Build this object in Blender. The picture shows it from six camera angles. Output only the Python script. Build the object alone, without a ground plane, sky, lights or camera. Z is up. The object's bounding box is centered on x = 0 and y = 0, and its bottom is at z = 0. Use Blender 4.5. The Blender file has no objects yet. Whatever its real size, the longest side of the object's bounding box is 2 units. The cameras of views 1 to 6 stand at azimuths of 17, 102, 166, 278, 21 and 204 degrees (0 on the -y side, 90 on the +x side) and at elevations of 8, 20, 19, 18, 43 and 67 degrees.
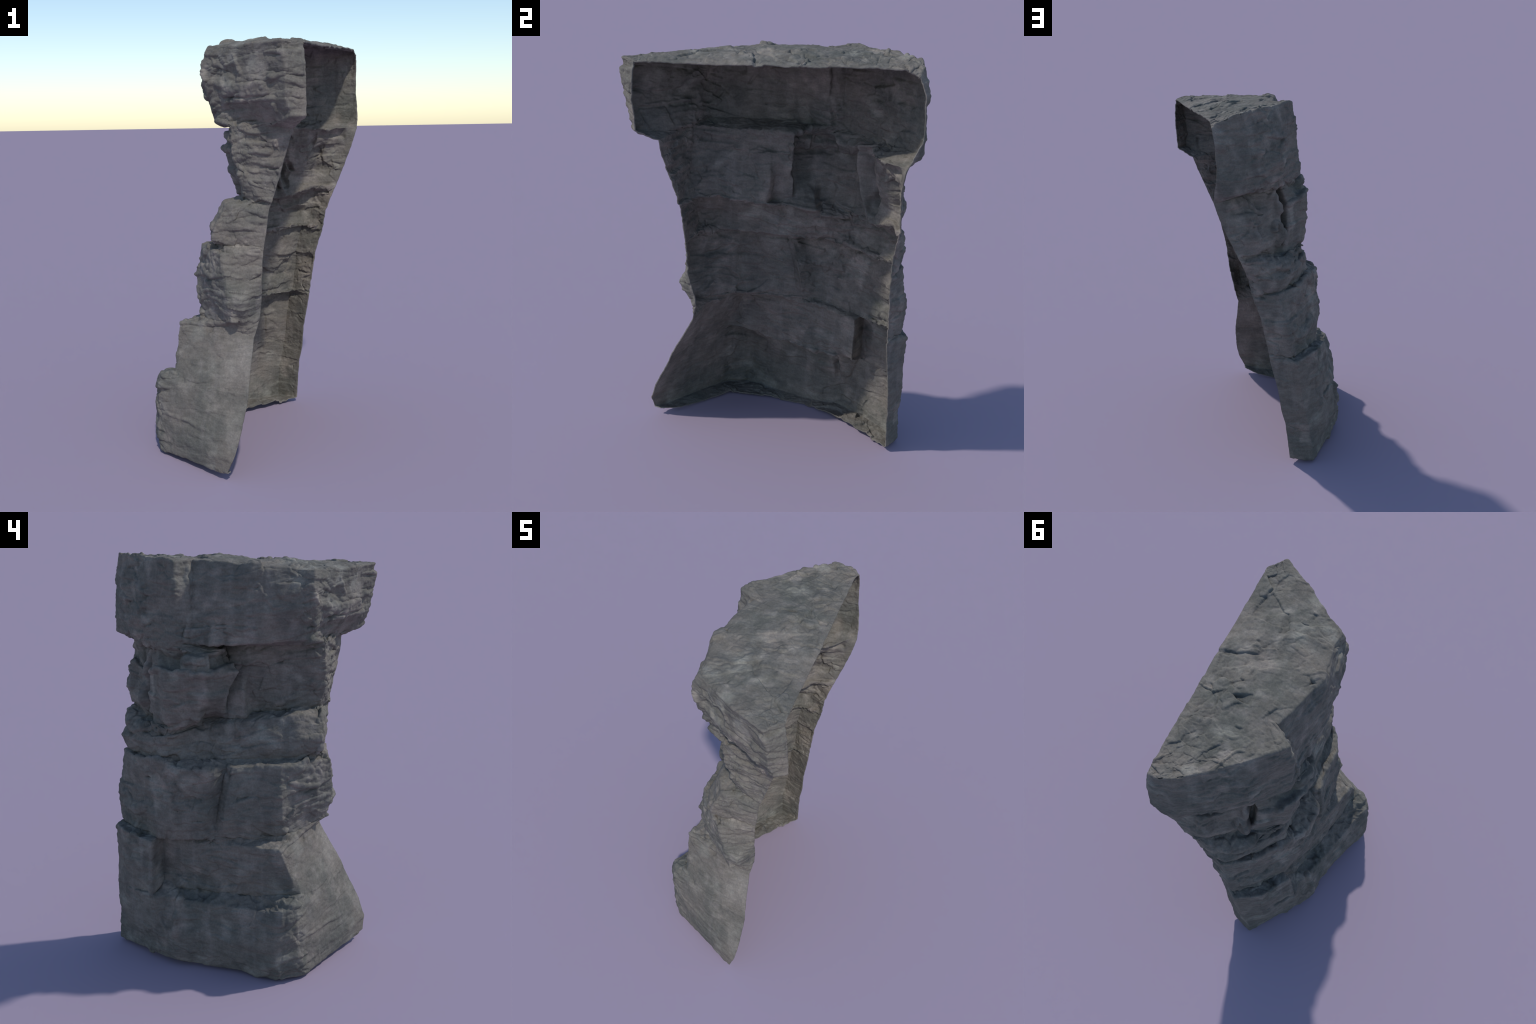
"""Weathered limestone outcrop: a hollow, open-backed shell of bedded rock.
A broad capstone overhangs a narrow neck, then courses of cracked blocks step
outwards down to a flaring base.  Every bed is a loft between an upper and a
lower outline (control points from the open south edge, round the west side,
to the open north edge); ledges and soffits are the lofts between beds."""
import bpy
import numpy as np

# ------------------------------------------------------------------ noise
RNG = np.random.default_rng(7)
PERM = RNG.permutation(256)
PERM = np.concatenate([PERM, PERM, PERM])
GRAD = RNG.normal(size=(256, 3))
GRAD /= np.linalg.norm(GRAD, axis=1)[:, None]
CELL = RNG.random((256, 4))


def perlin(p):
    i = np.floor(p).astype(np.int64)
    f = p - i
    i &= 255
    w = f * f * f * (f * (f * 6 - 15) + 10)
    out = np.zeros(len(p))
    for dx in (0, 1):
        wx = w[:, 0] if dx else 1 - w[:, 0]
        for dy in (0, 1):
            wy = w[:, 1] if dy else 1 - w[:, 1]
            for dz in (0, 1):
                wz = w[:, 2] if dz else 1 - w[:, 2]
                h = PERM[PERM[PERM[i[:, 0] + dx & 255] + (i[:, 1] + dy & 255)] + (i[:, 2] + dz & 255)]
                g = GRAD[h]
                d = g[:, 0] * (f[:, 0] - dx) + g[:, 1] * (f[:, 1] - dy) + g[:, 2] * (f[:, 2] - dz)
                out += wx * wy * wz * d
    return out * 1.5


def fbm(p, octaves=4, gain=0.5, offset=0.0):
    out = np.zeros(len(p))
    a = 1.0
    for k in range(octaves):
        out += a * perlin(p + offset + 17.3 * k)
        p = p * 2.03
        a *= gain
    return out


def facets(p, offset=0.0):
    """Broken-stone relief: every Voronoi cell is a tilted plane; returns
    the plane's height and the distance to the cell border."""
    p = p + offset
    i = np.floor(p).astype(np.int64)
    f1 = np.full(len(p), 9.0)
    f2 = np.full(len(p), 9.0)
    best = np.zeros(len(p))
    for dx in (-1, 0, 1):
        for dy in (-1, 0, 1):
            for dz in (-1, 0, 1):
                c = i + (dx, dy, dz)
                h = PERM[PERM[PERM[c[:, 0] & 255] + (c[:, 1] & 255)] + (c[:, 2] & 255)]
                r = CELL[h]
                v = c + r[:, :3] - p
                d = np.sqrt((v * v).sum(1))
                plane = (r[:, 3] - .5) + (GRAD[h] * v).sum(1) * .9
                closer = d < f1
                f2 = np.where(closer, f1, np.minimum(f2, d))
                best = np.where(closer, plane, best)
                f1 = np.where(closer, d, f1)
    return best, f2 - f1


def smoothstep(a, b, x):
    t = np.clip((x - a) / (b - a), 0, 1)
    return t * t * (3 - 2 * t)


# --------------------------------------------------------------- outlines
# each control point: (s, x, y, z); s runs 0..1 from south edge to north edge
cap_rim = [(0, .420, -.585, 1.893), (.07, .353, -.668, 1.902), (.16, .172, -.555, 1.900), (.26, -.056, -.396, 1.912),
           (.31, -.050, -.316, 1.920), (.42, -.080, -.116, 1.945), (.54, -.012, .138, 1.962), (.575, .002, .180, 1.965),
           (.61, -.090, .252, 1.970), (.72, .040, .398, 1.982), (.85, .200, .540, 1.985), (.92, .285, .608, 1.985),
           (.97, .360, .625, 1.960), (1, .406, .612, 1.928)]
cap_high = [(0, .430, -.590, 1.80), (.07, .364, -.660, 1.80), (.16, .165, -.542, 1.82), (.26, -.085, -.395, 1.845),
            (.31, -.075, -.330, 1.85), (.42, -.108, -.116, 1.84), (.54, -.055, .140, 1.84), (.575, -.045, .178, 1.84),
            (.605, -.110, .245, 1.86), (.72, .022, .422, 1.86), (.85, .190, .568, 1.86), (.92, .290, .632, 1.86),
            (.97, .375, .645, 1.85), (1, .404, .643, 1.85)]
cap_mid = [(0, .432, -.588, 1.73), (.07, .362, -.650, 1.73), (.16, .160, -.530, 1.74), (.26, -.088, -.400, 1.755),
           (.32, -.110, -.330, 1.75), (.42, -.138, -.116, 1.73), (.54, -.100, .140, 1.72), (.58, -.096, .185, 1.72),
           (.605, -.120, .250, 1.74), (.72, .020, .436, 1.74), (.85, .190, .576, 1.73), (.92, .290, .640, 1.73),
           (.97, .375, .652, 1.73), (1, .401, .652, 1.74)]
cap_low = [(0, .431, -.580, 1.67), (.07, .358, -.642, 1.67), (.16, .150, -.512, 1.67), (.26, -.030, -.398, 1.668),
           (.32, -.068, -.325, 1.665), (.42, -.132, -.110, 1.66), (.54, -.110, .170, 1.66), (.58, -.105, .215, 1.66),
           (.62, -.115, .275, 1.66), (.72, .020, .438, 1.65), (.85, .195, .578, 1.65), (.92, .290, .650, 1.65),
           (.97, .375, .656, 1.66), (1, .408, .650, 1.667)]
cap_foot = [(0, .430, -.575, 1.606), (.06, .374, -.612, 1.602), (.13, .271, -.500, 1.577), (.26, -.028, -.371, 1.595),
            (.32, -.068, -.280, 1.597), (.42, -.130, -.106, 1.597), (.57, -.112, .206, 1.590), (.62, -.115, .280, 1.582),
            (.72, .030, .438, 1.572), (.85, .195, .575, 1.578), (.92, .293, .655, 1.595), (.97, .370, .645, 1.590),
            (1, .414, .618, 1.595)]
neck_head = [(0, .354, -.496, 1.556), (.26, .054, -.437, 1.568), (.40, .022, -.240, 1.568), (.49, .004, -.061, 1.567),
             (.53, .040, .050, 1.565), (.555, -.060, .030, 1.558), (.62, -.148, .140, 1.542), (.68, -.090, .295, 1.545),
             (.762, .015, .392, 1.552), (.772, .045, .350, 1.550), (.778, .065, .350, 1.550), (.786, .062, .415, 1.552), (.84, .215, .438, 1.548),
             (.90, .315, .497, 1.545), (.96, .375, .580, 1.550), (1, .418, .600, 1.548)]
neck_tier = [(0, .329, -.488, 1.482), (.26, .057, -.434, 1.484), (.40, .024, -.240, 1.482), (.49, .008, -.060, 1.482),
             (.53, .032, .052, 1.478), (.555, -.045, .000, 1.480), (.58, -.125, .048, 1.484), (.62, -.168, .150, 1.486),
             (.69, -.132, .310, 1.482), (.762, -.005, .402, 1.476), (.772, .030, .350, 1.470), (.778, .050, .350, 1.470), (.786, .044, .428, 1.470),
             (.84, .155, .470, 1.462), (.90, .245, .537, 1.462), (1, .396, .588, 1.470)]
neck_high = [(0, .325, -.487, 1.47), (.26, .058, -.433, 1.47), (.40, .024, -.240, 1.465), (.49, .008, -.060, 1.465),
             (.53, .030, .055, 1.455), (.555, -.070, -.038, 1.453), (.58, -.140, .040, 1.460), (.62, -.188, .150, 1.466),
             (.69, -.148, .315, 1.470), (.762, -.012, .406, 1.460), (.772, .025, .350, 1.450), (.778, .045, .350, 1.450), (.786, .038, .430, 1.450),
             (.84, .130, .482, 1.440), (.90, .215, .555, 1.440), (1, .390, .585, 1.450)]
neck_low = [(0, .275, -.456, 1.33), (.26, .096, -.424, 1.333), (.40, .042, -.230, 1.33), (.485, .035, -.055, 1.34), (.50, -.015, -.040, 1.34),
            (.545, -.010, .050, 1.33), (.558, -.088, .030, 1.335), (.60, -.152, .130, 1.340), (.69, -.135, .325, 1.320),
            (.762, -.004, .425, 1.310), (.772, .030, .380, 1.310), (.778, .050, .380, 1.310), (.786, .042, .452, 1.310), (.90, .190, .590, 1.328),
            (1, .340, .590, 1.325)]
neck_foot = [(0, .238, -.436, 1.232), (.20, .195, -.429, 1.234), (.26, .110, -.390, 1.240), (.33, .070, -.310, 1.238),
             (.40, .055, -.202, 1.233), (.48, .045, -.070, 1.225), (.505, -.030, -.045, 1.220), (.54, -.038, .025, 1.215), (.58, .000, .110, 1.215), (.60, -.010, .160, 1.210), (.612, -.100, .170, 1.205),
             (.65, -.132, .240, 1.196), (.70, -.105, .325, 1.192), (.755, .010, .415, 1.185), (.775, .065, .430, 1.190),
             (.82, .095, .470, 1.205), (.90, .185, .560, 1.250), (1, .306, .594, 1.244)]
upper_head = [(0, .225, -.430, 1.205), (.26, .018, -.415, 1.208), (.33, -.026, -.300, 1.222), (.42, -.050, -.100, 1.200),
              (.50, -.060, .040, 1.190), (.56, -.030, .120, 1.180), (.62, -.030, .200, 1.172), (.70, -.104, .330, 1.165),
              (.76, -.040, .440, 1.155), (.85, .090, .560, 1.165), (.92, .180, .600, 1.180), (1, .282, .580, 1.190)]
upper_mid = [(0, .210, -.423, 1.12), (.26, -.030, -.432, 1.12), (.33, -.080, -.320, 1.12), (.42, -.095, -.100, 1.11),
             (.50, -.085, .060, 1.10), (.56, -.065, .130, 1.10), (.62, -.070, .210, 1.10), (.70, -.120, .345, 1.11),
             (.76, -.055, .465, 1.10), (.86, .080, .612, 1.10), (.93, .160, .610, 1.10), (1, .250, .568, 1.105)]
upper_foot = [(0, .193, -.416, 1.035), (.26, -.049, -.407, 1.034), (.33, -.085, -.300, 1.034), (.42, -.102, -.100, 1.032),
              (.50, -.100, .060, 1.030), (.62, -.115, .220, 1.020), (.70, -.105, .350, 1.010), (.76, -.030, .450, 1.003),
              (.87, .100, .580, 1.020), (.94, .170, .592, 1.028), (1, .238, .564, 1.032)]
lower_head = [(0, .190, -.416, 1.018), (.20, .000, -.458, 1.000), (.24, -.060, -.390, 1.020), (.31, -.166, -.230, 1.012),
              (.42, -.162, -.060, 1.008), (.48, -.180, .000, 1.005), (.50, -.145, .034, 1.001), (.53, -.205, .085, .990), (.62, -.212, .230, 1.005),
              (.70, -.152, .350, 1.025), (.80, -.030, .520, 1.015), (.90, .105, .608, 1.012), (1, .233, .564, 1.015)]
lower_mid = [(0, .175, -.404, .870), (.10, .112, -.425, .870), (.19, .030, -.466, .860), (.24, -.080, -.370, .850), (.31, -.198, -.236, .855),
             (.42, -.200, -.050, .850), (.478, -.210, .030, .850), (.50, -.150, .070, .850), (.54, -.212, .135, .840), (.62, -.218, .240, .860),
             (.70, -.158, .354, .870), (.80, -.025, .515, .870), (.90, .065, .628, .860), (1, .190, .566, .870)]
lower_low = [(0, .165, -.380, .775), (.10, .100, -.474, .785), (.18, .030, -.456, .775), (.24, -.075, -.345, .760), (.31, -.203, -.240, .750),
             (.42, -.212, -.050, .750), (.48, -.220, .050, .745), (.50, -.170, .086, .740), (.54, -.226, .155, .740), (.62, -.222, .250, .750),
             (.70, -.170, .380, .750), (.80, -.050, .550, .750), (.90, .055, .635, .750), (1, .170, .573, .745)]
lower_foot = [(0, .150, -.368, .690), (.20, .045, -.438, .690), (.31, -.140, -.262, .660), (.42, -.200, -.100, .655),
              (.50, -.215, .100, .665), (.60, -.205, .240, .640), (.70, -.150, .400, .628), (.80, -.045, .540, .632),
              (.90, .045, .625, .650), (1, .158, .573, .672)]
base_head = [(0, .132, -.388, .610), (.16, .005, -.362, .648), (.31, -.289, -.228, .631), (.42, -.245, -.050, .630),
             (.55, -.200, .170, .620), (.655, -.136, .335, .618), (.684, -.105, .385, .616), (.695, -.200, .422, .622), (.80, -.105, .585, .650),
             (.90, .020, .655, .630), (1, .151, .573, .620)]
base_high = [(0, .135, -.460, .470), (.16, -.060, -.408, .470), (.31, -.290, -.285, .480), (.42, -.268, -.090, .450),
             (.55, -.213, .150, .450), (.655, -.142, .335, .450), (.684, -.108, .388, .450), (.695, -.222, .422, .450), (.80, -.110, .580, .450),
             (.90, .000, .658, .450), (1, .115, .588, .450)]
base_step = [(0, .138, -.500, .395), (.16, -.080, -.440, .400), (.29, -.285, -.320, .405), (.32, -.290, -.260, .400),
             (.42, -.268, -.090, .382), (.55, -.222, .150, .378), (.62, -.185, .300, .378), (.655, -.152, .335, .385), (.684, -.120, .388, .380),
             (.695, -.228, .424, .370), (.80, -.118, .581, .370), (.90, -.010, .655, .370), (1, .106, .597, .370)]
base_shelf = [(0, .139, -.510, .360), (.16, -.090, -.450, .362), (.29, -.370, -.310, .362), (.33, -.408, -.250, .370),
              (.42, -.360, -.090, .352), (.55, -.290, .150, .342), (.62, -.248, .287, .345), (.66, -.225, .360, .340),
              (.69, -.236, .430, .335), (.80, -.124, .580, .335), (.90, -.015, .655, .335), (1, .104, .598, .335)]
base_low = [(0, .122, -.588, .200), (.03, .115, -.590, .190), (.16, -.130, -.475, .215), (.29, -.380, -.315, .215), (.34, -.438, -.205, .185),
            (.42, -.390, -.050, .190), (.55, -.320, .160, .180), (.62, -.306, .305, .160), (.69, -.255, .420, .180),
            (.80, -.140, .572, .190), (.90, -.045, .652, .190), (1, .084, .605, .240)]
base_toe = [(0, .100, -.618, .108), (.10, .010, -.578, .100), (.20, -.215, -.438, .100), (.29, -.375, -.328, .100),
            (.34, -.442, -.215, .090), (.42, -.378, -.045, .100), (.56, -.312, .200, .095), (.62, -.312, .300, .100),
            (.74, -.228, .438, .105), (.90, -.052, .655, .105), (1, .074, .608, .120)]
base_foot = [(0, .070, -.612, .046), (.10, .000, -.566, .032), (.20, -.233, -.426, .026), (.29, -.364, -.341, .017),
             (.34, -.420, -.235, .010), (.42, -.353, -.042, .022), (.56, -.291, .233, .020), (.62, -.295, .295, .028),
             (.74, -.215, .445, .026), (.90, -.055, .657, .020), (1, .067, .611, .033)]
base_lip = [(0, .072, -.580, .042), (.10, .000, -.490, .022), (.20, -.120, -.400, .016), (.30, -.262, -.285, .012),
            (.42, -.280, -.075, .014), (.56, -.262, .130, .018), (.66, -.150, .340, .020), (.80, -.050, .468, .022),
            (.93, .020, .575, .026), (1, .062, .606, .030)]

# cracks, open joints and bedding lines: (depth, half width, path)
CAP_CRACKS = [
    (.014, .012, [(-.016, .198, 1.955), (-.065, .203, 1.835), (-.091, .187, 1.718), (-.115, .205, 1.604)]),  # cap main joint
    (.007, .005, [(-.087, -.113, 1.942), (-.099, -.11, 1.901)]),  # cap short split
    (.009, .008, [(.086, .484, 1.667), (-.111, .273, 1.68), (-.129, -.004, 1.668), (-.127, -.192, 1.66), (-.096, -.349, 1.67), (.137, -.502, 1.667)]),  # cap lower bedding
    (.005, .006, [(.226, .611, 1.747), (.024, .425, 1.76), (-.082, .205, 1.761), (-.106, .024, 1.751), (-.118, -.226, 1.755), (-.096, -.371, 1.762)]),  # cap upper bedding
    (.006, .018, [(-.103, .253, 1.74), (-.117, .269, 1.604)]),  # cap fold
    (.006, .016, [(-.116, .074, 1.673), (-.126, .09, 1.598)]),  # cap fold
    (.009, .009, [(-.099, -.14, 1.86), (-.107, -.167, 1.819), (-.112, -.192, 1.784), (-.119, -.219, 1.758)]),  # cap gouge
    (.007, .008, [(-.1, -.073, 1.853), (-.107, -.114, 1.841), (-.111, -.131, 1.829)]),  # cap gouge
    (.007, .007, [(-.113, -.073, 1.79), (-.119, -.091, 1.762), (-.122, -.08, 1.742)]),  # cap gouge
    (.008, .008, [(-.102, -.27, 1.794), (-.107, -.313, 1.803), (-.079, -.341, 1.833), (-.081, -.384, 1.85)]),  # cap gouge
    (.012, .011, [(.048, -.475, 1.768), (.142, -.533, 1.758), (.274, -.607, 1.758), (.358, -.659, 1.774)]),  # cap end bedding
    (.012, .01, [(-.044, -.392, 1.677), (.084, -.473, 1.679), (.182, -.535, 1.67), (.292, -.605, 1.68), (.373, -.622, 1.672), (.422, -.584, 1.657)]),  # cap end bedding
    (.008, .009, [(.16, -.543, 1.745), (.187, -.543, 1.683)]),  # cap end split
    (.008, .01, [(.1, -.508, 1.865), (.109, -.517, 1.825), (.133, -.528, 1.784)]),  # cap end split
    (.01, .012, [(.179, -.523, 1.663), (.192, -.474, 1.597)]),  # cap end split
    (.01, .012, [(.295, -.593, 1.653), (.305, -.536, 1.582)]),  # cap end split
]
TOP_CRACKS = [
    (.01, .008, [(.153, .257, 1.971), (.106, .254, 1.976), (.06, .236, 1.974), (.021, .25, 1.973)]),  # top crack
    (.008, .006, [(.265, .39, 1.98), (.218, .375, 1.983), (.203, .378, 1.985)]),  # top crack
    (.009, .008, [(.166, .418, 1.982), (.109, .358, 1.979), (.035, .287, 1.978)]),  # top crack
    (.009, .006, [(.184, -.161, 1.944), (.172, -.206, 1.942), (.154, -.256, 1.943)]),  # top crack
    (.01, .008, [(.225, .084, 1.975), (.222, .019, 1.962), (.219, -.088, 1.938)]),  # top crack
    (.008, .006, [(.266, .546, 1.986), (.26, .494, 1.978), (.25, .462, 1.984)]),  # top crack
    (.006, .006, [(.359, -.084, 1.932), (.348, -.121, 1.936), (.332, -.17, 1.928)]),  # top crack
    (.006, .006, [(.354, .219, 1.941), (.341, .193, 1.946), (.321, .159, 1.951)]),  # top crack
    (.008, .006, [(.116, -.243, 1.946), (.103, -.28, 1.938), (.088, -.294, 1.935)]),  # top crack
    (.01, .009, [(.039, -.114, 1.95), (.028, -.131, 1.946)]),  # top pit
    (.007, .006, [(.376, .617, 1.955), (.316, .592, 1.977)]),  # top crack
]
NECK_CRACKS = [
    (.007, .007, [(.008, -.039, 1.474), (.015, -.14, 1.479), (.031, -.252, 1.459), (.052, -.404, 1.46)]),  # neck bedding
    (.005, .006, [(.036, -.04, 1.375), (.04, -.195, 1.351), (.068, -.337, 1.344), (.093, -.415, 1.33)]),  # neck bedding
    (.006, .006, [(.053, -.262, 1.29), (.062, -.31, 1.302)]),  # neck chip
    (.014, .01, [(.058, .458, 1.422), (-.095, .353, 1.466), (-.168, .219, 1.469), (-.162, .106, 1.458), (-.146, .057, 1.472)]),  # block bedding
    (.009, .008, [(.05, .456, 1.321), (-.136, .324, 1.341), (-.13, .205, 1.315), (-.077, .077, 1.319)]),  # block bedding
    (.008, .008, [(-.104, .342, 1.472), (-.094, .357, 1.424), (-.098, .35, 1.385)]),  # block split
    (.022, .011, [(.057, .46, 1.384), (.048, .455, 1.326), (.064, .458, 1.27)]),  # stone split
    (.01, .009, [(.09, -.444, 1.454), (.154, -.455, 1.453), (.209, -.459, 1.455), (.296, -.471, 1.455)]),  # end bedding
    (.007, .008, [(.105, -.44, 1.375), (.182, -.44, 1.372), (.274, -.463, 1.372)]),  # end bedding
    (.006, .007, [(.116, -.43, 1.33), (.178, -.44, 1.325), (.26, -.459, 1.327)]),  # end bedding
]
COURSE_CRACKS = [
    (.005, .006, [(-.085, -.029, 1.126), (-.086, -.1, 1.124), (-.084, -.23, 1.121), (-.07, -.343, 1.131)]),  # upper bedding
    (.01, .03, [(-.055, .111, 1.167), (-.083, .148, 1.12), (-.102, .158, 1.061)]),  # upper hollow
    (.008, .007, [(-.044, .55, .854), (-.185, .39, .873), (-.215, .261, .87), (-.179, .043, .861), (-.18, -.066, .874), (-.199, -.233, .866)]),  # lower bedding
    (.007, .007, [(-.053, .542, .732), (-.166, .411, .741), (-.209, .297, .736), (-.229, .138, .746), (-.208, -.066, .76)]),  # lower bedding
    (.014, .018, [(-.148, .02, .999), (-.184, .062, .896), (-.209, .094, .811), (-.211, .103, .699)]),  # lower joint
    (.005, .007, [(.018, -.429, 1.143), (.093, -.429, 1.151), (.211, -.424, 1.149)]),  # upper end bedding
    (.007, .007, [(.06, -.452, .885), (.12, -.43, .903), (.17, -.419, .916)]),  # lower end bedding
    (.007, .007, [(.066, -.446, .987), (.113, -.434, 1.006), (.163, -.421, .993)]),  # lower end chip
]
BASE_CRACKS = [
    (.006, .006, [(-.168, .297, .562), (-.214, .102, .571), (-.241, -.016, .567), (-.287, -.22, .571)]),  # base bedding
    (.005, .006, [(-.166, .343, .42), (-.191, .194, .437), (-.246, .003, .487), (-.274, -.147, .478)]),  # base bedding
    (.027, .018, [(-.254, .277, .337), (-.28, .293, .264), (-.304, .3, .18)]),  # base joint
    (.008, .01, [(-.228, .416, .341), (-.255, .383, .244), (-.294, .346, .155)]),  # base split
    (.006, .006, [(-.085, .61, .27), (-.152, .535, .301), (-.223, .442, .321)]),  # base crack
    (.006, .007, [(-.315, .182, .203), (-.358, .047, .189), (-.385, -.068, .145)]),  # base bedding
    (.009, .008, [(-.368, -.317, .207), (-.266, -.39, .206), (-.131, -.476, .207)]),  # base end crack
]
FLANK_CRACKS = [
    (.03, .012, [(.064, .468, 1.576), (.05, .43, 1.501), (.05, .452, 1.411), (.076, .487, 1.334)]),  # flank joint
    (.016, .01, [(.189, .47, 1.536), (.194, .521, 1.481), (.22, .566, 1.44), (.23, .58, 1.364), (.222, .591, 1.334)]),  # flank joint
    (.01, .009, [(.154, .501, 1.448), (.115, .488, 1.453), (.07, .46, 1.443)]),  # flank ledge
    (.009, .009, [(.358, .586, 1.467), (.286, .566, 1.458), (.212, .56, 1.457)]),  # flank ledge
    (.01, .01, [(.033, .436, 1.454), (-.048, .391, 1.461), (-.144, .297, 1.471)]),  # flank ledge
    (.008, .008, [(.058, .476, 1.329), (-.017, .421, 1.333), (-.118, .34, 1.333)]),  # flank ledge
    (.008, .008, [(.336, .586, 1.355), (.279, .581, 1.367), (.235, .584, 1.359)]),  # flank ledge
    (.006, .007, [(.233, .608, 1.667), (.171, .57, 1.666), (.089, .501, 1.665), (.022, .45, 1.67)]),  # flank crack
    (.005, .006, [(.329, .656, 1.665), (.304, .657, 1.666)]),  # flank crack
    (.006, .008, [(.1, .594, 1.068), (.014, .493, 1.03), (-.07, .446, 1.029)]),  # flank crack
    (.007, .008, [(.123, .582, .649), (.02, .602, .658), (-.048, .566, .646)]),  # flank crack
    (.006, .01, [(-.119, .59, .314), (-.171, .527, .292)]),  # flank crack
    (.006, .008, [(-.128, .582, .193), (-.226, .452, .17)]),  # flank crack
]
# single stones (+) and hollows (-): (amount, centre, half sizes)
STONES = [(.034, (-.100, .045, 1.513), (.10, .055, .034)),
          (.030, (-.100, .290, 1.512), (.10, .062, .036)),
          (-.018, (-.140, .165, 1.520), (.10, .055, .020)),
          (.016, (.125, .500, 1.400), (.070, .070, .110)),
          (-.020, (.290, .535, 1.520), (.07, .060, .028)),
          (-.022, (.040, .460, 1.275), (.035, .050, .045)),
          (.012, (-.130, .110, 1.400), (.08, .110, .045)),
          (-.014, (-.080, -.280, 1.830), (.06, .060, .030)),
          (.010, (.020, -.440, 1.790), (.10, .090, .040)),
          (-.012, (.150, -.520, 1.720), (.16, .090, .028))]

# beds in order: (upper outline, lower outline, part, roughness of the loft)
BEDS = [(None, cap_rim, 'top', 1.0), (cap_rim, cap_high, 'cap', .9), (cap_high, cap_mid, 'cap', 1.),
        (cap_mid, cap_low, 'cap', 1.), (cap_low, cap_foot, 'cap', .8), (cap_foot, neck_head, 'cap', 1.2),
        (neck_head, neck_tier, 'neck', .9), (neck_tier, neck_high, 'neck', 1.3), (neck_high, neck_low, 'neck', .8), (neck_low, neck_foot, 'neck', .8),
        (neck_foot, upper_head, 'upper', 1.3), (upper_head, upper_mid, 'upper', 1.), (upper_mid, upper_foot, 'upper', .9),
        (upper_foot, lower_head, 'lower', 1.4), (lower_head, lower_mid, 'lower', 1.), (lower_mid, lower_low, 'lower', 1.1),
        (lower_low, lower_foot, 'lower', 1.), (lower_foot, base_head, 'base', 1.4), (base_head, base_high, 'base', .7),
        (base_high, base_step, 'base', .7), (base_step, base_shelf, 'base', 1.2), (base_shelf, base_low, 'base', .7),
        (base_low, base_toe, 'base', .8), (base_toe, base_foot, 'base', .8), (base_foot, base_lip, 'base', 1.)]

COLS = 640
STEP = .0036
JOINT = .013                                    # depth of the open joints, and where each runs
OPEN_JOINTS = {id(upper_head): (0, 1), id(lower_head): (0, 1), id(base_head): (.1, 1), id(base_shelf): (.30, .66)}
S = np.linspace(0, 1, COLS)


def outline(points):
    a = np.array(points, float)
    return np.stack([np.interp(S, a[:, 0], a[:, k]) for k in (1, 2, 3)], 1)


def open_back_edge():
    """Straight broken edge of the capstone's top, south corner to north."""
    rim = outline(cap_rim)
    t = np.clip((rim[:, 1] - rim[0, 1]) / (rim[-1, 1] - rim[0, 1]), 0, 1)
    t = np.maximum.accumulate(t)
    t = .75 * t + .25 * S
    edge = rim[0] + (rim[-1] - rim[0]) * t[:, None]
    edge[:, 2] = np.interp(t, [0, .1, .35, .6, .85, .95, 1], [1.893, 1.902, 1.912, 1.928, 1.950, 1.950, 1.925])
    return edge


# ------------------------------------------------------------------- loft
rows, part_rows, rough_rows = [], [], []
for top, bottom, part, rough in BEDS:
    a = open_back_edge() if top is None else outline(top)
    b = outline(bottom)
    length = np.percentile(np.linalg.norm(b - a, axis=1), 75)
    n = max(4, int(round(length / STEP)))
    for k in range(n):
        t = k / n
        p = a * (1 - t) + b * t
        if part == 'top':                      # gently domed top
            p[:, 2] += np.interp(S, [0, .4, .65, 1], [.027, .027, .009, .007]) * np.sin(np.pi * t) * np.sin(np.pi * S) ** .7
        elif id(bottom) in OPEN_JOINTS:
            # open joint under the bed above: the ledge first runs inwards
            s0, s1 = OPEN_JOINTS[id(bottom)]
            tan = np.gradient(.5 * (a + b), axis=0)
            hor = np.stack([-tan[:, 1], tan[:, 0], 0 * S], 1)
            hor /= np.linalg.norm(hor, axis=1)[:, None] + 1e-9
            depth = JOINT * np.sin(np.pi * t ** .6) * smoothstep(s0, s0 + .07, S) * (1 - smoothstep(s1 - .05, s1, S))
            depth *= .45 + 1.1 * smoothstep(-.4, .4, perlin(b * 9 + 12))
            p += hor * -depth[:, None]
        rows.append(p)
        part_rows.append(part)
        rough_rows.append(rough)
rows.append(outline(base_lip))
rough_rows.append(1.)
P = np.stack(rows)                              # rows x cols x 3
NR = len(P)
ROUGH = np.repeat(np.array(rough_rows)[:, None], COLS, 1)


def blur(a, n):
    for _ in range(n):
        for ax in (0, 1):
            lo = np.take(a, np.clip(np.arange(a.shape[ax]) - 1, 0, None), ax)
            hi = np.take(a, np.clip(np.arange(a.shape[ax]) + 1, None, a.shape[ax] - 1), ax)
            a = .25 * lo + .5 * a + .25 * hi
    return a


def normals(p):
    du = np.gradient(p, axis=1)
    dv = np.gradient(p, axis=0)
    n = np.cross(dv, du)
    n /= np.linalg.norm(n, axis=2)[..., None] + 1e-12
    return n


edge_keep = P[:, [0, -1]].copy()
P = blur(P, 1)
P[:, [0, -1]] = edge_keep
ROUGH = blur(ROUGH, 10)

# outward unit normals of the plain form, widely smoothed
N = blur(normals(P), 8)
N /= np.linalg.norm(N, axis=2)[..., None] + 1e-9
q = P.reshape(-1, 3)
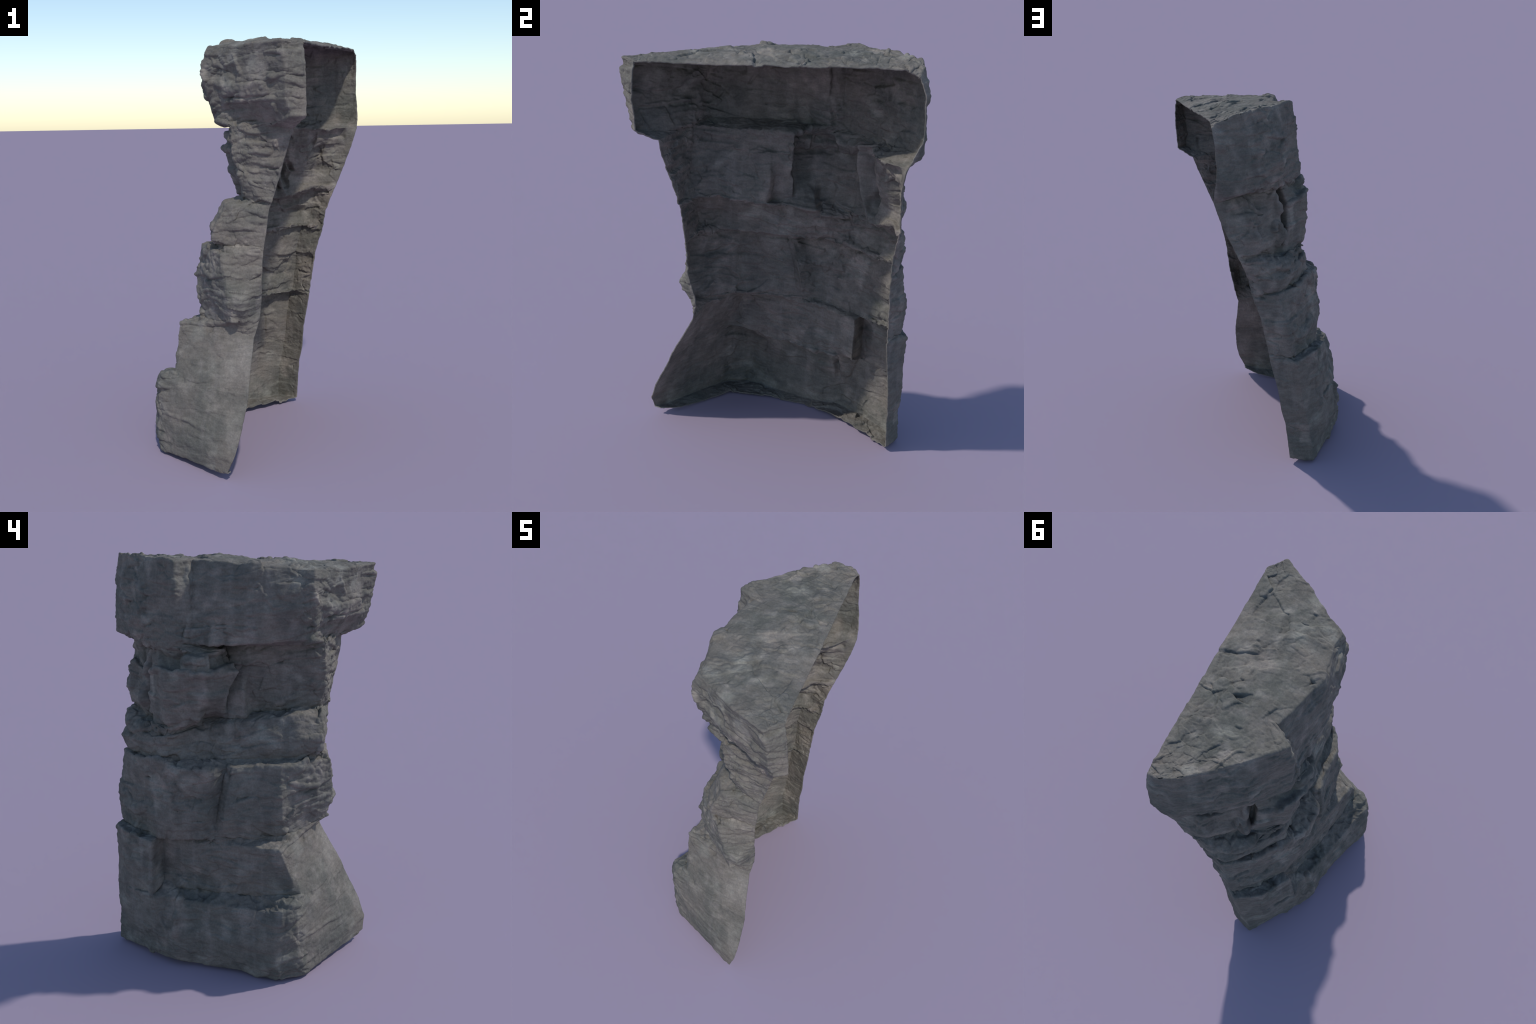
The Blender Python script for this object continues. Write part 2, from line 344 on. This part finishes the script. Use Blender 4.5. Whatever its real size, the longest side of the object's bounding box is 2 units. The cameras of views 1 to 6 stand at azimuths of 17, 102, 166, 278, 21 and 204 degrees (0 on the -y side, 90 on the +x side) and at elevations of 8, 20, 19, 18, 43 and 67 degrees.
# beds dip gently to the south-west
dip = q[:, 2] + .05 * q[:, 1] - .06 * q[:, 0]
bed = np.stack([q[:, 0], q[:, 1], dip], 1)
warp = np.stack([perlin(q * 5 + 3), perlin(q * 5 + 31), perlin(q * 5 + 57)], 1)
bedw = bed + warp * .03

broad = fbm(q * 5.5, 2, .5, 11)
slabs, slab_seam = facets(bedw * (5, 5, 21), 5.2)               # flat-lying slabs with sharp ledges
blocks, seam = facets(bedw * (11, 11, 17), 2.1)
chips, chip_seam = facets(bedw * (30, 30, 48), 9.7)
layer = fbm(bedw * (5, 5, 40), 3, .55, 3)
fine = fbm(bedw * (45, 45, 75), 3, .6, 41)
crack = np.abs(perlin(bedw * (4, 4, 17) + 71))
crack_gate = smoothstep(.05, .3, perlin(q * 5 + 91))
crack_depth = (1 - smoothstep(.0, .035, crack)) * crack_gate
patch = smoothstep(-.25, .35, fbm(q * 3.5, 2, .5, 131))          # smooth slabs / broken ground
r = ROUGH.reshape(-1)
# broken south-west corners are rough, the south face of the base is smooth
corner = np.exp(-((np.tile(S, NR) - .25) / .05) ** 2) * smoothstep(.62, .72, q[:, 2])
plain = (1 - smoothstep(.24, .29, np.tile(S, NR))) * (1 - smoothstep(.55, .66, q[:, 2]))
patch = np.clip(patch + .7 * corner, 0, 1) * (1 - .75 * plain)
end = 1 - smoothstep(.17, .23, np.tile(S, NR))                     # the south end: flatter, thinly bedded
nz = N.reshape(-1, 3)[:, 2]
top_mask = smoothstep(.6, .85, nz) * smoothstep(1.8, 1.88, q[:, 2])
side = 1 - top_mask

d = .007 * broad
d += .015 * slabs * (.35 + .65 * patch) * r * side
d += .010 * blocks * (.25 + .75 * patch) * r * (1 - .85 * top_mask) * (1 - .5 * end)
d += .0038 * chips * (.12 + .88 * patch) * r * (1 - .5 * top_mask) * (1 - .4 * end)
d += .0032 * layer * r * side * (.4 + .6 * patch + .6 * end)
d += .0017 * fine * r
d -= .009 * crack_depth * r * (1 - top_mask) * (1 - .8 * plain)
d *= 1 - .35 * plain


def path_distance(p, path):
    best = np.full(len(p), 9.)
    for a_, b_ in zip(path[:-1], path[1:]):
        a_, b_ = np.array(a_), np.array(b_)
        ab = b_ - a_
        t = np.clip((p - a_) @ ab / (ab @ ab), 0, 1)
        best = np.minimum(best, np.linalg.norm(p - a_ - t[:, None] * ab, axis=1))
    return best


wiggle = np.stack([perlin(q * 22 + 5), perlin(q * 22 + 25), perlin(q * 26 + 45)], 1)
qw = q + wiggle * .009
TOP_CRACKS = [(a_ * .5, b_ * .9, c_) for a_, b_, c_ in TOP_CRACKS]
for group in (CAP_CRACKS, TOP_CRACKS, NECK_CRACKS, COURSE_CRACKS, BASE_CRACKS, FLANK_CRACKS):
    for depth, half, path in group:
        lo = np.min(path, 0) - .06
        hi = np.max(path, 0) + .06
        near = np.where(((q > lo) & (q < hi)).all(1))[0]
        if len(near):
            dist = path_distance(qw[near], path)
            vary = .65 + .7 * smoothstep(-.3, .5, perlin(q[near] * 14 + 63))
            d[near] -= depth * vary * (1 - smoothstep(half * .15, half * 1.25, dist))
for amount, centre, half in STONES:
    m = np.abs((qw - centre) / half).max(1)
    d += amount * (1 - smoothstep(.7, 1.05, m))
D = blur(d.reshape(NR, COLS), 1)
# the open edges are clean cuts: keep relief small across them
fade = smoothstep(0, .02, S) * smoothstep(0, .02, 1 - S) * smoothstep(0, 14, np.arange(NR))[:, None]
P = P + N * (D * (.35 + .65 * fade))[..., None]
# edges of ledges crumble sideways as well
jig = np.stack([fbm(q * 30, 2, .5, 7), fbm(q * 30, 2, .5, 77), fbm(q * 38, 2, .5, 147)], 1).reshape(NR, COLS, 3)
P = P + jig * .002 * ROUGH[..., None]
P[..., 2] = np.maximum(P[..., 2], .0)
P[..., 2] -= P[..., 2].min()

# --------------------------------------------------------------- shell mesh
THICK = .005
NV = blur(normals(P), 3)
NV /= np.linalg.norm(NV, axis=2)[..., None] + 1e-9
inner = P - NV * THICK
inner[..., 2] = np.maximum(inner[..., 2], .001)
V = np.concatenate([P.reshape(-1, 3), inner.reshape(-1, 3)])
M = NR * COLS
idx = np.arange(M).reshape(NR, COLS)
a, b, c, e = idx[:-1, :-1], idx[:-1, 1:], idx[1:, 1:], idx[1:, :-1]
outer_f = np.stack([a, e, c, b], 2)            # rows-1 x cols-1 x 4
inner_f = outer_f[..., ::-1] + M


def region(ri, s):
    """Which piece a face belongs to: course by row, block by the main cracks."""
    part = part_rows[ri]
    if part in ('top', 'cap'):
        return np.zeros(len(s), int)
    k = {'neck': 1, 'upper': 4, 'lower': 6, 'base': 8}[part]
    if part == 'neck':
        return k + (s > .53).astype(int) + (s > .79).astype(int)
    if part == 'upper':
        return k + (s > .50).astype(int)
    if part == 'lower':
        return k + (s > .50).astype(int)
    return np.full(len(s), k)


smid = (S[:-1] + S[1:]) / 2
REG = np.stack([region(i, smid) for i in range(NR - 1)])
faces = [outer_f.reshape(-1, 4), inner_f.reshape(-1, 4)]
regs = [REG.ravel(), REG.ravel()]


def rim(path, reg, flip):
    q4 = np.stack([path[:-1], path[1:], path[1:] + M, path[:-1] + M], 1)
    faces.append(q4[:, ::-1] if flip else q4)
    regs.append(reg)


rim(idx[:, 0], REG[:, 0], True)
rim(idx[:, -1], REG[:, -1], False)
rim(idx[0], REG[0], False)
rim(idx[-1], REG[-1], True)
F = np.concatenate(faces)
R = np.concatenate(regs)

# smooth normals of the whole body, shared by the separated pieces
tri_n = np.cross(V[F[:, 2]] - V[F[:, 0]], V[F[:, 3]] - V[F[:, 1]])
VN = np.zeros_like(V)
for k in range(4):
    np.add.at(VN, F[:, k], tri_n)
VN /= np.linalg.norm(VN, axis=1)[:, None] + 1e-15

# ---------------------------------------------------------------- material


def rock_material():
    m = bpy.data.materials.new('grey_limestone')
    m.use_nodes = True
    nt = m.node_tree
    nt.nodes.clear()
    L = nt.links.new

    def node(kind, **kw):
        n = nt.nodes.new(kind)
        for k, v in kw.items():
            setattr(n, k, v)
        return n

    out = node('ShaderNodeOutputMaterial')
    bsdf = node('ShaderNodeBsdfPrincipled')
    bsdf.inputs['Roughness'].default_value = .92
    bsdf.inputs['Specular IOR Level'].default_value = .2
    L(bsdf.outputs[0], out.inputs[0])
    co = node('ShaderNodeTexCoord')

    def mapping(scale, loc=(0, 0, 0), rot=(0, 0, 0)):
        n = node('ShaderNodeMapping')
        n.inputs['Scale'].default_value = scale
        n.inputs['Location'].default_value = loc
        n.inputs['Rotation'].default_value = rot
        L(co.outputs['Object'], n.inputs[0])
        return n.outputs[0]

    def noise(vec, scale, detail=4, rough=.5, dist=0.):
        n = node('ShaderNodeTexNoise')
        n.inputs['Scale'].default_value = scale
        n.inputs['Detail'].default_value = detail
        n.inputs['Roughness'].default_value = rough
        n.inputs['Distortion'].default_value = dist
        L(vec, n.inputs['Vector'])
        return n.outputs['Fac']

    def ramp(fac, stops):
        n = node('ShaderNodeValToRGB')
        el = n.color_ramp.elements
        while len(el) < len(stops):
            el.new(.5)
        for e_, (p_, c_) in zip(el, stops):
            e_.position = p_
            e_.color = (c_, c_, c_, 1) if isinstance(c_, float) else (*c_, 1)
        L(fac, n.inputs[0])
        return n.outputs[0]

    def mix(a_, b_, fac, mode='MIX'):
        n = node('ShaderNodeMix', data_type='RGBA', blend_type=mode)
        for sock, val in ((n.inputs[0], fac), (n.inputs[6], a_), (n.inputs[7], b_)):
            if isinstance(val, bpy.types.NodeSocket):
                L(val, sock)
            elif isinstance(val, tuple):
                sock.default_value = (*val, 1)
            else:
                sock.default_value = val
        return n.outputs[2]

    flat = mapping((1, 1, 1))
    beds = mapping((1, 1, 3.2), rot=(.05, .06, 0))
    # broad tone: blue-green grey to warm grey
    tone = ramp(noise(flat, 3.2, 3, .5), [(.35, (.140, .138, .121)), (.62, (.192, .171, .148))])
    # pale bloom spots, pinkish and whitish
    spots = ramp(noise(flat, 12, 2, .4, .2), [(.48, 0.), (.68, 1.)])
    spots_gate = ramp(noise(mapping((1, 1, 1), (4, 2, 1)), 3.0, 2), [(.34, .08), (.58, .72)])
    gate = node('ShaderNodeMath', operation='MULTIPLY')
    L(spots, gate.inputs[0])
    L(spots_gate, gate.inputs[1])
    pale = ramp(noise(mapping((1, 1, 1), (7, 1, 3)), 5, 2), [(.40, (.335, .288, .250)), (.62, (.300, .290, .252))])
    col = mix(tone, pale, gate.outputs[0])
    # darker slate-coloured blotches
    dark = ramp(noise(mapping((1, 1, 1.2), (1, 9, 4)), 9, 4, .55), [(.48, 0.), (.70, .50)])
    col = mix(col, (.088, .089, .083), dark)
    # soft run-off streaks down the faces
    runs = ramp(noise(mapping((9, 9, 1.3), (2, 5, 8)), 2.2, 2, .4), [(.56, 0.), (.72, .34)])
    col = mix(col, (.270, .245, .222), runs)
    # one broad pale stain on the south face of the base
    away = node('ShaderNodeVectorMath', operation='DISTANCE')
    L(co.outputs['Object'], away.inputs[0])
    away.inputs[1].default_value = (.09, -.43, .52)
    stain = node('ShaderNodeMath', operation='MULTIPLY')
    L(ramp(away.outputs['Value'], [(.03, .55), (.15, 0.)]), stain.inputs[0])
    L(ramp(noise(flat, 14, 3, .5), [(.35, .3), (.65, 1.)]), stain.inputs[1])
    col = mix(col, (.330, .300, .270), stain.outputs[0])
    # thin bedding streaks
    streak = ramp(noise(beds, 18, 5, .6), [(.30, .82), (.70, 1.16)])
    col = mix(col, streak, 1., 'MULTIPLY')
    grain = ramp(noise(flat, 120, 4, .65), [(.30, .86), (.70, 1.14)])
    col = mix(col, grain, 1., 'MULTIPLY')
    L(col, bsdf.inputs['Base Color'])
    # fine grain
    b1 = node('ShaderNodeBump')
    b1.inputs['Strength'].default_value = .6
    b1.inputs['Distance'].default_value = .004
    L(noise(beds, 55, 6, .62, .3), b1.inputs['Height'])
    b2 = node('ShaderNodeBump')
    b2.inputs['Strength'].default_value = .3
    b2.inputs['Distance'].default_value = .002
    L(noise(flat, 220, 3, .6), b2.inputs['Height'])
    L(b1.outputs[0], b2.inputs['Normal'])
    L(b2.outputs[0], bsdf.inputs['Normal'])
    return m


rock = rock_material()

# ------------------------------------------------------------------ objects
root = bpy.data.objects.new('rock_outcrop', None)
bpy.context.scene.collection.objects.link(root)
root['label'] = 'hollow grey limestone rock pillar with overhanging capstone'
root['category'] = 'rock formation'
NAMES = ['capstone'] + ['rock_block'] * 7 + ['base_block']
for k, name in enumerate(NAMES):
    f = F[R == k]
    used, inv = np.unique(f, return_inverse=True)
    f = inv.reshape(-1, 4)
    v = V[used]
    me = bpy.data.meshes.new(name)
    me.vertices.add(len(v))
    me.vertices.foreach_set('co', v.ravel())
    me.loops.add(f.size)
    me.loops.foreach_set('vertex_index', f.ravel().astype(np.int32))
    me.polygons.add(len(f))
    me.polygons.foreach_set('loop_start', (np.arange(len(f)) * 4).astype(np.int32))
    me.polygons.foreach_set('use_smooth', np.ones(len(f), bool))
    me.update(calc_edges=True)
    me.normals_split_custom_set_from_vertices(VN[used].tolist())
    me.materials.append(rock)
    ob = bpy.data.objects.new(name, me)
    ob.parent = root
    bpy.context.scene.collection.objects.link(ob)
print('faces', len(F), 'bbox', V.min(0), V.max(0))
